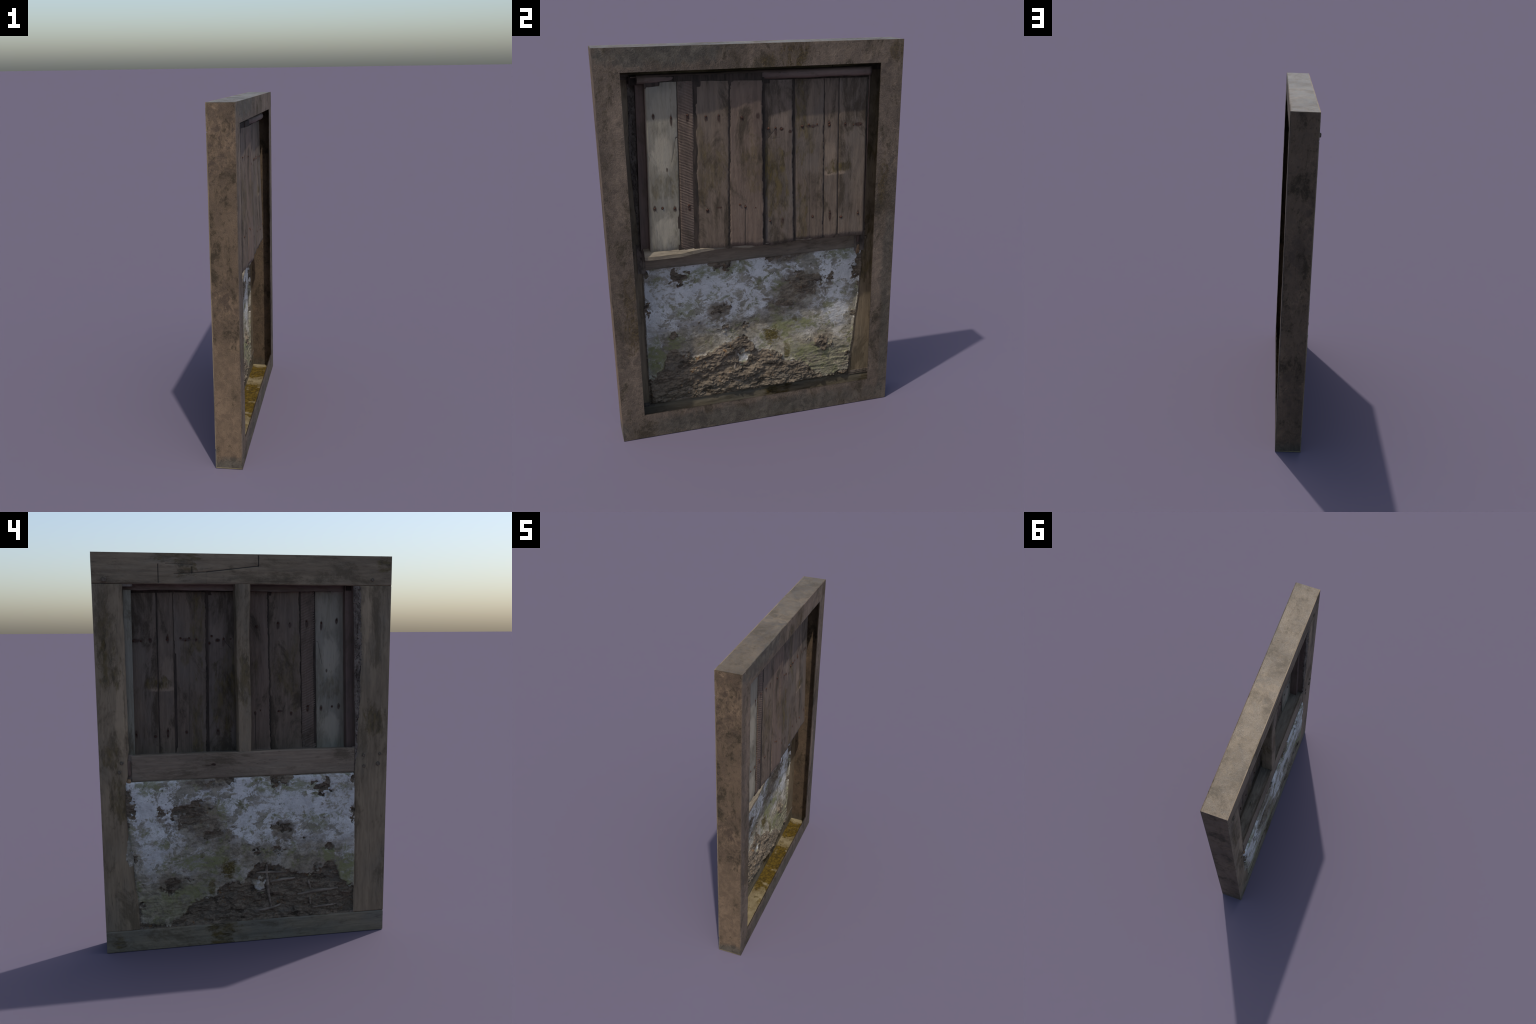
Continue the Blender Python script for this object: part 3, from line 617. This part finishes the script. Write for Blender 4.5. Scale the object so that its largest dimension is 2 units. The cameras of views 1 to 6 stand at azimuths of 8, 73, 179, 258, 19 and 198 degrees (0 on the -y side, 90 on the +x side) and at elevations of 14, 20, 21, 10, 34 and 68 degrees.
U0, V = grid(0, 1, 1.018, 1.832, 0.006)
T = (V - 1.018) / 0.814
left = -0.578 + 0.020 * T
U = left + (-0.538 + 0.022 * T - left) * U0
slab("side_batten", 'x', U, V, -0.022 + 0.001 * fbm(U * 30, V * 6, 3, 23), -0.016 + 0.001 * fbm(U * 30, V * 6, 3, 24), mat_red)
U0, V = grid(0, 1, 1.018, 1.828, 0.006)
U = 0.572 - 0.006 * (V - 1.018) / 0.81 + 0.038 * U0
slab("side_batten", 'x', U, V, -0.030 + 0.0015 * fbm(U * 30, V * 6, 3, 25), 0.012 + 0 * U, mat_grey_batten)
for y_t, y_b, mt, xe in ((-0.553, -0.580, mat_red, -0.014), (0.6095, 0.6085, mat_red, 0.012)):
    U, V = grid(XF + TH + 0.002, xe, 1.012, 1.861, 0.007)
    T = (V - 1.012) / 0.846
    yy = y_b + (y_t - y_b) * T + 0.0015 * fbm(U * 20, V * 5, 3, 27)
    slab("recess_lining", 'y', U, V, yy - 0.002, yy + 0.002, mt)

# rotted, cracked edge of the stud beside the hatch
S, V = grid(0, 1, 0.94, 1.853, 0.003)
ns = 22
S, V = np.meshgrid(np.linspace(0, 1, ns), V[0], indexing='ij')
ya = lerp_pts([(0.94, -0.574), (1.106, -0.573), (1.302, -0.566), (1.533, -0.560), (1.853, -0.548)], V)
yb = -lerp_pts(EDGE_N, V) - 0.004
U = yb + (ya - yb) * S
cell = np.abs(fbm(U * 60, V * 28, 3, 33)); block = vnoise(U * 45, V * 30, 35)
f = XF + 0.003 + 0.003 * S + 0.005 * block + 0.006 * smooth(0.05, 0.0, cell) + 0.003 * fbm(U * 120, V * 120, 2, 36)
slab("rotted_edge", 'x', U, V, f, f + 0.006, mat_rot)

# mullion
def boxy(name, y0f, y1f, z0, z1, x0, x1, mat, seed, step=0.005, amp=0.0015):
    """Squared timber; y limits are functions of height. Built as one closed beam."""
    ring_n = 4 * 10; nz = int((z1 - z0) / step) + 1
    verts = []; faces = []
    for k in range(nz):
        z = z0 + (z1 - z0) * k / (nz - 1); ya, yb = y0f(z), y1f(z)
        for s in range(ring_n):
            side, t = divmod(s, 10); t /= 10
            cs = [(x0, yb), (x0, ya), (x1, ya), (x1, yb)]
            p, q = cs[side], cs[(side + 1) % 4]
            x, y = p[0] + (q[0] - p[0]) * t, p[1] + (q[1] - p[1]) * t
            corner = min(t, 1 - t) < 0.05
            x -= 0.011 * max(0.0, (z - 1.60) / 0.25) * (x < 0)
            n = amp * float(fbm(np.array(s * 0.8), np.array(z * 14), 3, seed)) * 1.2
            cx, cyy = (x0 + x1) / 2, (ya + yb) / 2
            pull = 0.93 if corner else 1.0
            verts.append((cx + (x - cx) * pull + n * (1 if x > cx else -1), cyy + (y - cyy) * pull + n * (1 if y > cyy else -1), z))
    for k in range(nz - 1):
        for s in range(ring_n):
            s2 = (s + 1) % ring_n
            faces.append((k * ring_n + s, (k + 1) * ring_n + s, (k + 1) * ring_n + s2, k * ring_n + s2))
    faces.append(tuple(range(ring_n))); faces.append(tuple((nz - 1) * ring_n + s for s in range(ring_n - 1, -1, -1)))
    me = bpy.data.meshes.new(name); me.from_pydata(verts, [], faces); me.update()
    return finish(me, name, mat, 45)
boxy("mullion", lambda z: -0.0165 + 0.004 * (z - 1.03) / 0.82 + 0.003 * math.sin(z * 9),
     lambda z: 0.048 + 0.013 * (z - 1.03) / 0.82 + 0.0015 * math.sin(z * 14), 1.022, 1.858, -0.056, 0.019, mat_mullion, 44)

# rail: face board with a shelf folded back under the hatch
U, V = grid(-0.572, 0.595, 0.893, 1.026, STEP)
T = (V - 0.893) / 0.133
V = V + T * 0.0025 * fbm(U * 6, U * 0, 3, 18) + (1 - T) * 0.002 * fbm(U * 8, U * 0, 3, 19)
hole = np.hypot((U - 0.184) / 1.4, V - 0.964)
f = -0.060 + relief(U, V, 'u', 46, 0.002) + rounding(U, V, ['u0', 'u1', 'v0', 'v1'], 0.006, 0.005) + 0.004 * smooth(0.008, 0.003, hole)
rail = slab("rail", 'x', U, V, f, f + TH, mat_rail)
Ux, Vy = grid(0, 1, -0.572, 0.595, 0.005)
backx = lerp_pts([(-0.58, 0.044), (-0.53, 0.052), (-0.39, 0.050), (-0.30, 0.046), (-0.14, 0.034), (-0.05, 0.046), (0.03, 0.046), (0.045, 0.037), (0.6, 0.035)], Vy) + 0.004 * fbm(Vy * 18, Vy * 0, 4, 47)
Sx = np.linspace(0, 1, 30)[:, None] * np.ones((1, Vy.shape[1])); Vy = np.ones((30, 1)) * Vy[:1]; backx = np.ones((30, 1)) * backx[:1]
X = -0.054 + (backx + 0.054) * Sx
zt = 1.0195 + 0.002 * fbm(X * 30, Vy * 10, 3, 48) - 0.010 * smooth(0.02, 0.05, X) * smooth(-0.3, -0.4, Vy) - 0.012 * smooth(0.75, 1.0, Sx) ** 2
thick = 0.006 + 0.012 * smooth(0.03, 0.05, X)
mat_shelf = wood("oak_shelf", 'y', (0.20, 0.165, 0.115), (0.15, 0.12, 0.085), (0.095, 0.075, 0.055), off=15.5, grey_amt=0.4)
slab("rail_shelf", 'z', X, Vy, zt - thick, zt, mat_shelf, parent=rail)

# --------------------------------------------------- wattle, daub, plaster --
py0, py1, pz0, pz1 = -0.592, 0.640, 0.104, 0.900
U, V = grid(py0, py1, pz0, pz1, 0.0029)
DAUB_TOP = [(-0.60, 0.30), (-0.54, 0.286), (-0.50, 0.306), (-0.488, 0.349), (-0.46, 0.405), (-0.428, 0.416), (-0.39, 0.375), (-0.345, 0.385), (-0.312, 0.352),
            (-0.246, 0.362), (-0.18, 0.40), (-0.115, 0.417), (-0.05, 0.430), (-0.01, 0.40), (0.03, 0.33), (0.11, 0.335), (0.159, 0.314), (0.192, 0.25),
            (0.263, 0.245), (0.33, 0.20), (0.38, 0.15), (0.45, 0.13), (0.62, 0.13)]
w1 = fbm(U * 14, V * 14, 5, 100, 0.6); w2 = fbm(U * 45, V * 45, 4, 105, 0.6)
cover = V - lerp_pts(DAUB_TOP, U)
def hole_at(cy, cz, ry, rz):
    d = np.hypot((U - cy) / ry, (V - cz) / rz)
    return (d - 1) * min(ry, rz)
for h in ((0.31, 0.735, 0.085, 0.026), (0.30, 0.69, 0.07, 0.035), (0.20, 0.60, 0.050, 0.016), (-0.392, 0.825, 0.040, 0.026), (-0.36, 0.853, 0.025, 0.010),
          (-0.185, 0.885, 0.055, 0.022), (-0.205, 0.633, 0.030, 0.010), (-0.18, 0.612, 0.03, 0.016), (0.395, 0.345, 0.042, 0.035), (0.35, 0.36, 0.03, 0.012),
          (-0.195, 0.495, 0.045, 0.010), (-0.436, 0.499, 0.011, 0.009), (-0.293, 0.552, 0.010, 0.008), (0.615, 0.755, 0.03, 0.05), (0.60, 0.49, 0.02, 0.03),
          (-0.575, 0.87, 0.035, 0.035), (-0.575, 0.66, 0.022, 0.035), (0.13, 0.885, 0.03, 0.008),
          (0.594, 0.20, 0.02, 0.09)):
    cover = np.minimum(cover, hole_at(*h))
cover = np.maximum(cover, -hole_at(-0.046, 0.312, 0.030, 0.022))        # pale flake left hanging
cover = cover + 0.030 * w1 * smooth(0.0, 0.03, np.abs(cover)) + 0.022 * w1 + 0.014 * w2
bare = smooth(0.012, -0.012, cover)                                     # 1 where the render has fallen
deep = smooth(0.0, -0.12, cover)
rough1 = fbm(U * 22, V * 34, 4, 110, 0.55); rough2 = np.abs(fbm(U * 26 + 2 * w1, V * 60, 4, 115, 0.6)); rough3 = fbm(U * 110, V * 150, 3, 120)
S0 = -0.0705 - 0.013 * np.exp(-(((U - 0.10) / 0.30) ** 2 + ((V - 0.52) / 0.17) ** 2)) + 0.004 * fbm(U * 4, V * 4, 3, 130) + 0.0025 * fbm(U * 17, V * 17, 3, 134)
lowright = smooth(0.42, 0.2, V) * smooth(0.1, 0.45, U)                   # layered crust by the foot of the stud
S = S0 + bare * 0.006 + deep * 0.006 + 0.003 * smooth(0.27, 0.14, V) + 0.013 * smooth(0.05, 0.25, U) * smooth(0.42, 0.30, V) + (0.0035 + 0.011 * bare) * rough1 * (0.35 + 0.65 * bare) - bare * 0.010 * rough2 * smooth(-0.3, 0.3, fbm(U * 7, V * 9, 2, 118)) + bare * 0.003 + bare * 0.012 * fbm(U * 9, V * 14, 3, 119)
S = S + (0.0006 + 0.0035 * bare + 0.0015 * lowright) * rough3 + 0.004 * lowright * fbm(U * 9, V * 80, 3, 140)
S = S + 0.022 * smooth(0.16, 0.0, np.hypot((U + 0.60) / 1.0, (V - 0.19) / 1.3)) * bare        # hollow in the lower corner
for cy, cz, r, d in ((0.292, 0.744, 0.016, 0.014), (0.252, 0.752, 0.012, 0.010), (0.346, 0.747, 0.018, 0.006), (-0.392, 0.822, 0.012, 0.004), (0.40, 0.35, 0.02, 0.007)):
    S = S + d * smooth(r, 0, np.hypot(U - cy, (V - cz) * 1.8))
edge_l = lerp_pts(EDGE_P, V); edge_r = -lerp_pts(EDGE_N, V)
inset = np.minimum.reduce([edge_l - U, U - edge_r, V - SILL_Z, 0.893 - V])   # distance inside the timber frame
S = S + (-0.0565 - S) * smooth(0.009, -0.001, inset)                       # tucks in behind the timbers
held = inset > -0.007
kd = held[:-1, :-1] & held[1:, :-1] & held[1:, 1:] & held[:-1, 1:]
daub = slab("daub", 'x', U, V, S - 0.0016, S + 0.0016, mat_daub, keep=kd, angle=180)
# the coat of render: thicker than the daub where it survives, dips inside it where it is gone
lip = np.clip(cover / 0.006, -1, 1)
coat = 0.0016 + 0.0022 * lip + 0.0006 * w2 * (lip > 0)
within = (cover > -0.012) & (inset > -0.001)
kf = within[:-1, :-1] & within[1:, :-1] & within[1:, 1:] & within[:-1, 1:]
slab("plaster", 'x', U, V, S - coat, S + coat, mat_plaster, keep=kf, angle=180)
# smear of render over the face of the stud
Us, Vs = grid(0.598, 0.652, 0.425, 0.64, 0.003)
cs = 1 - np.hypot((Us - 0.612) / (0.026), (Vs - 0.535) / 0.095) + 0.9 * fbm(Us * 30, Vs * 18, 4, 150)
ks = (cs > -0.1); ks = ks[:-1, :-1] & ks[1:, :-1] & ks[1:, 1:] & ks[:-1, 1:]
fs = XF + 0.001 - 0.0025 * np.clip(cs * 4, -1, 1)
slab("plaster_smear", 'x', Us, Vs, fs, np.full_like(fs, XF + 0.003), mat_plaster, keep=ks)

# wattle: upright stave and woven rods
rods = (((-0.034, 0.380), (-0.110, 0.376), (-0.196, 0.370), 0.0075), ((-0.111, 0.325), (-0.18, 0.331), (-0.246, 0.334), 0.008),
        ((-0.263, 0.240), (-0.37, 0.254), (-0.490, 0.257), 0.0085), ((-0.033, 0.168), (-0.105, 0.173), (-0.172, 0.187), 0.0075),
        ((-0.347, 0.160), (-0.42, 0.166), (-0.491, 0.166), 0.006), ((-0.082, 0.279), (-0.060, 0.279), (-0.04, 0.272), 0.006))
staves = (((-0.091, 0.425), (-0.096, 0.31), (-0.119, 0.182), 0.0085), ((-0.319, 0.315), (-0.328, 0.29), (-0.337, 0.262), 0.007), ((-0.328, 0.220), (-0.331, 0.203), (-0.334, 0.180), 0.006))
def daub_front(y, z, w=5):
    """Depth of the street face of the daub around a point."""
    a = int(np.clip(round((y - py0) / (py1 - py0) * (U.shape[0] - 1)), w, U.shape[0] - w - 1))
    b = int(np.clip(round((z - pz0) / (pz1 - pz0) * (U.shape[1] - 1)), w, U.shape[1] - w - 1))
    return float(np.mean(S[a - w:a + w, b - w:b + w]))
for name, group, proud in (("wattle_rod", rods, 0.0072), ("wattle_stave", staves, 0.0068)):
    for i, (a, b, c, r) in enumerate(group):
        path = []
        for t in (0.0, 0.25, 0.5, 0.75, 1.0):
            q = [(1 - t) ** 2 * a[n] + 2 * t * (1 - t) * (2 * b[n] - (a[n] + c[n]) / 2) + t * t * c[n] for n in (0, 1)]
            path.append((daub_front(*q) - proud + (0.004 if t in (0.0, 1.0) else 0), *q))
        tube(name, path, [r * k for k in (0.6, 0.9, 1.0, 0.85, 0.6)], mat_stick, 200 + i)

# loose bits wedged beside the stud
place(lump_mesh("pebble", 0.008, 0.013, 0.009, mat_pebble, 3, 0.3), "pebble", (-0.066, 0.596, 0.786))
place(lump_mesh("brick_chip", 0.010, 0.011, 0.030, mat_brick, 9, 0.3, 3.0), "brick_chip", (-0.060, 0.608, 0.880))
place(lump_mesh("wood_wedge", 0.010, 0.008, 0.042, mat_red, 10, 0.2, 4.0), "wood_wedge", (-0.052, 0.604, 0.962))

# pegs in the joints
peg_me = lump_mesh("peg", 0.009, 0.0105, 0.0105, mat_peg, 12, 0.25, 5.0, 10)
for y, z, a, s, px in ((0.692, 1.875, 0.1, 1.1, -0.066), (-0.648, 1.884, 0.6, 0.8, -0.061), (0.640, 0.991, 0.3, 0.8, -0.061), (0.653, 0.944, 0.5, 0.8, -0.061),
                       (-0.620, 0.984, 0.2, 0.8, -0.060), (-0.623, 0.925, 0.2, 0.8, -0.060), (-0.710, 0.988, 0.7, 0.7, -0.061), (-0.701, 0.936, 0.75, 1.0, -0.062)):
    place(peg_me, "peg", (px, y, z), (a, 0, 0), (1, s, s))
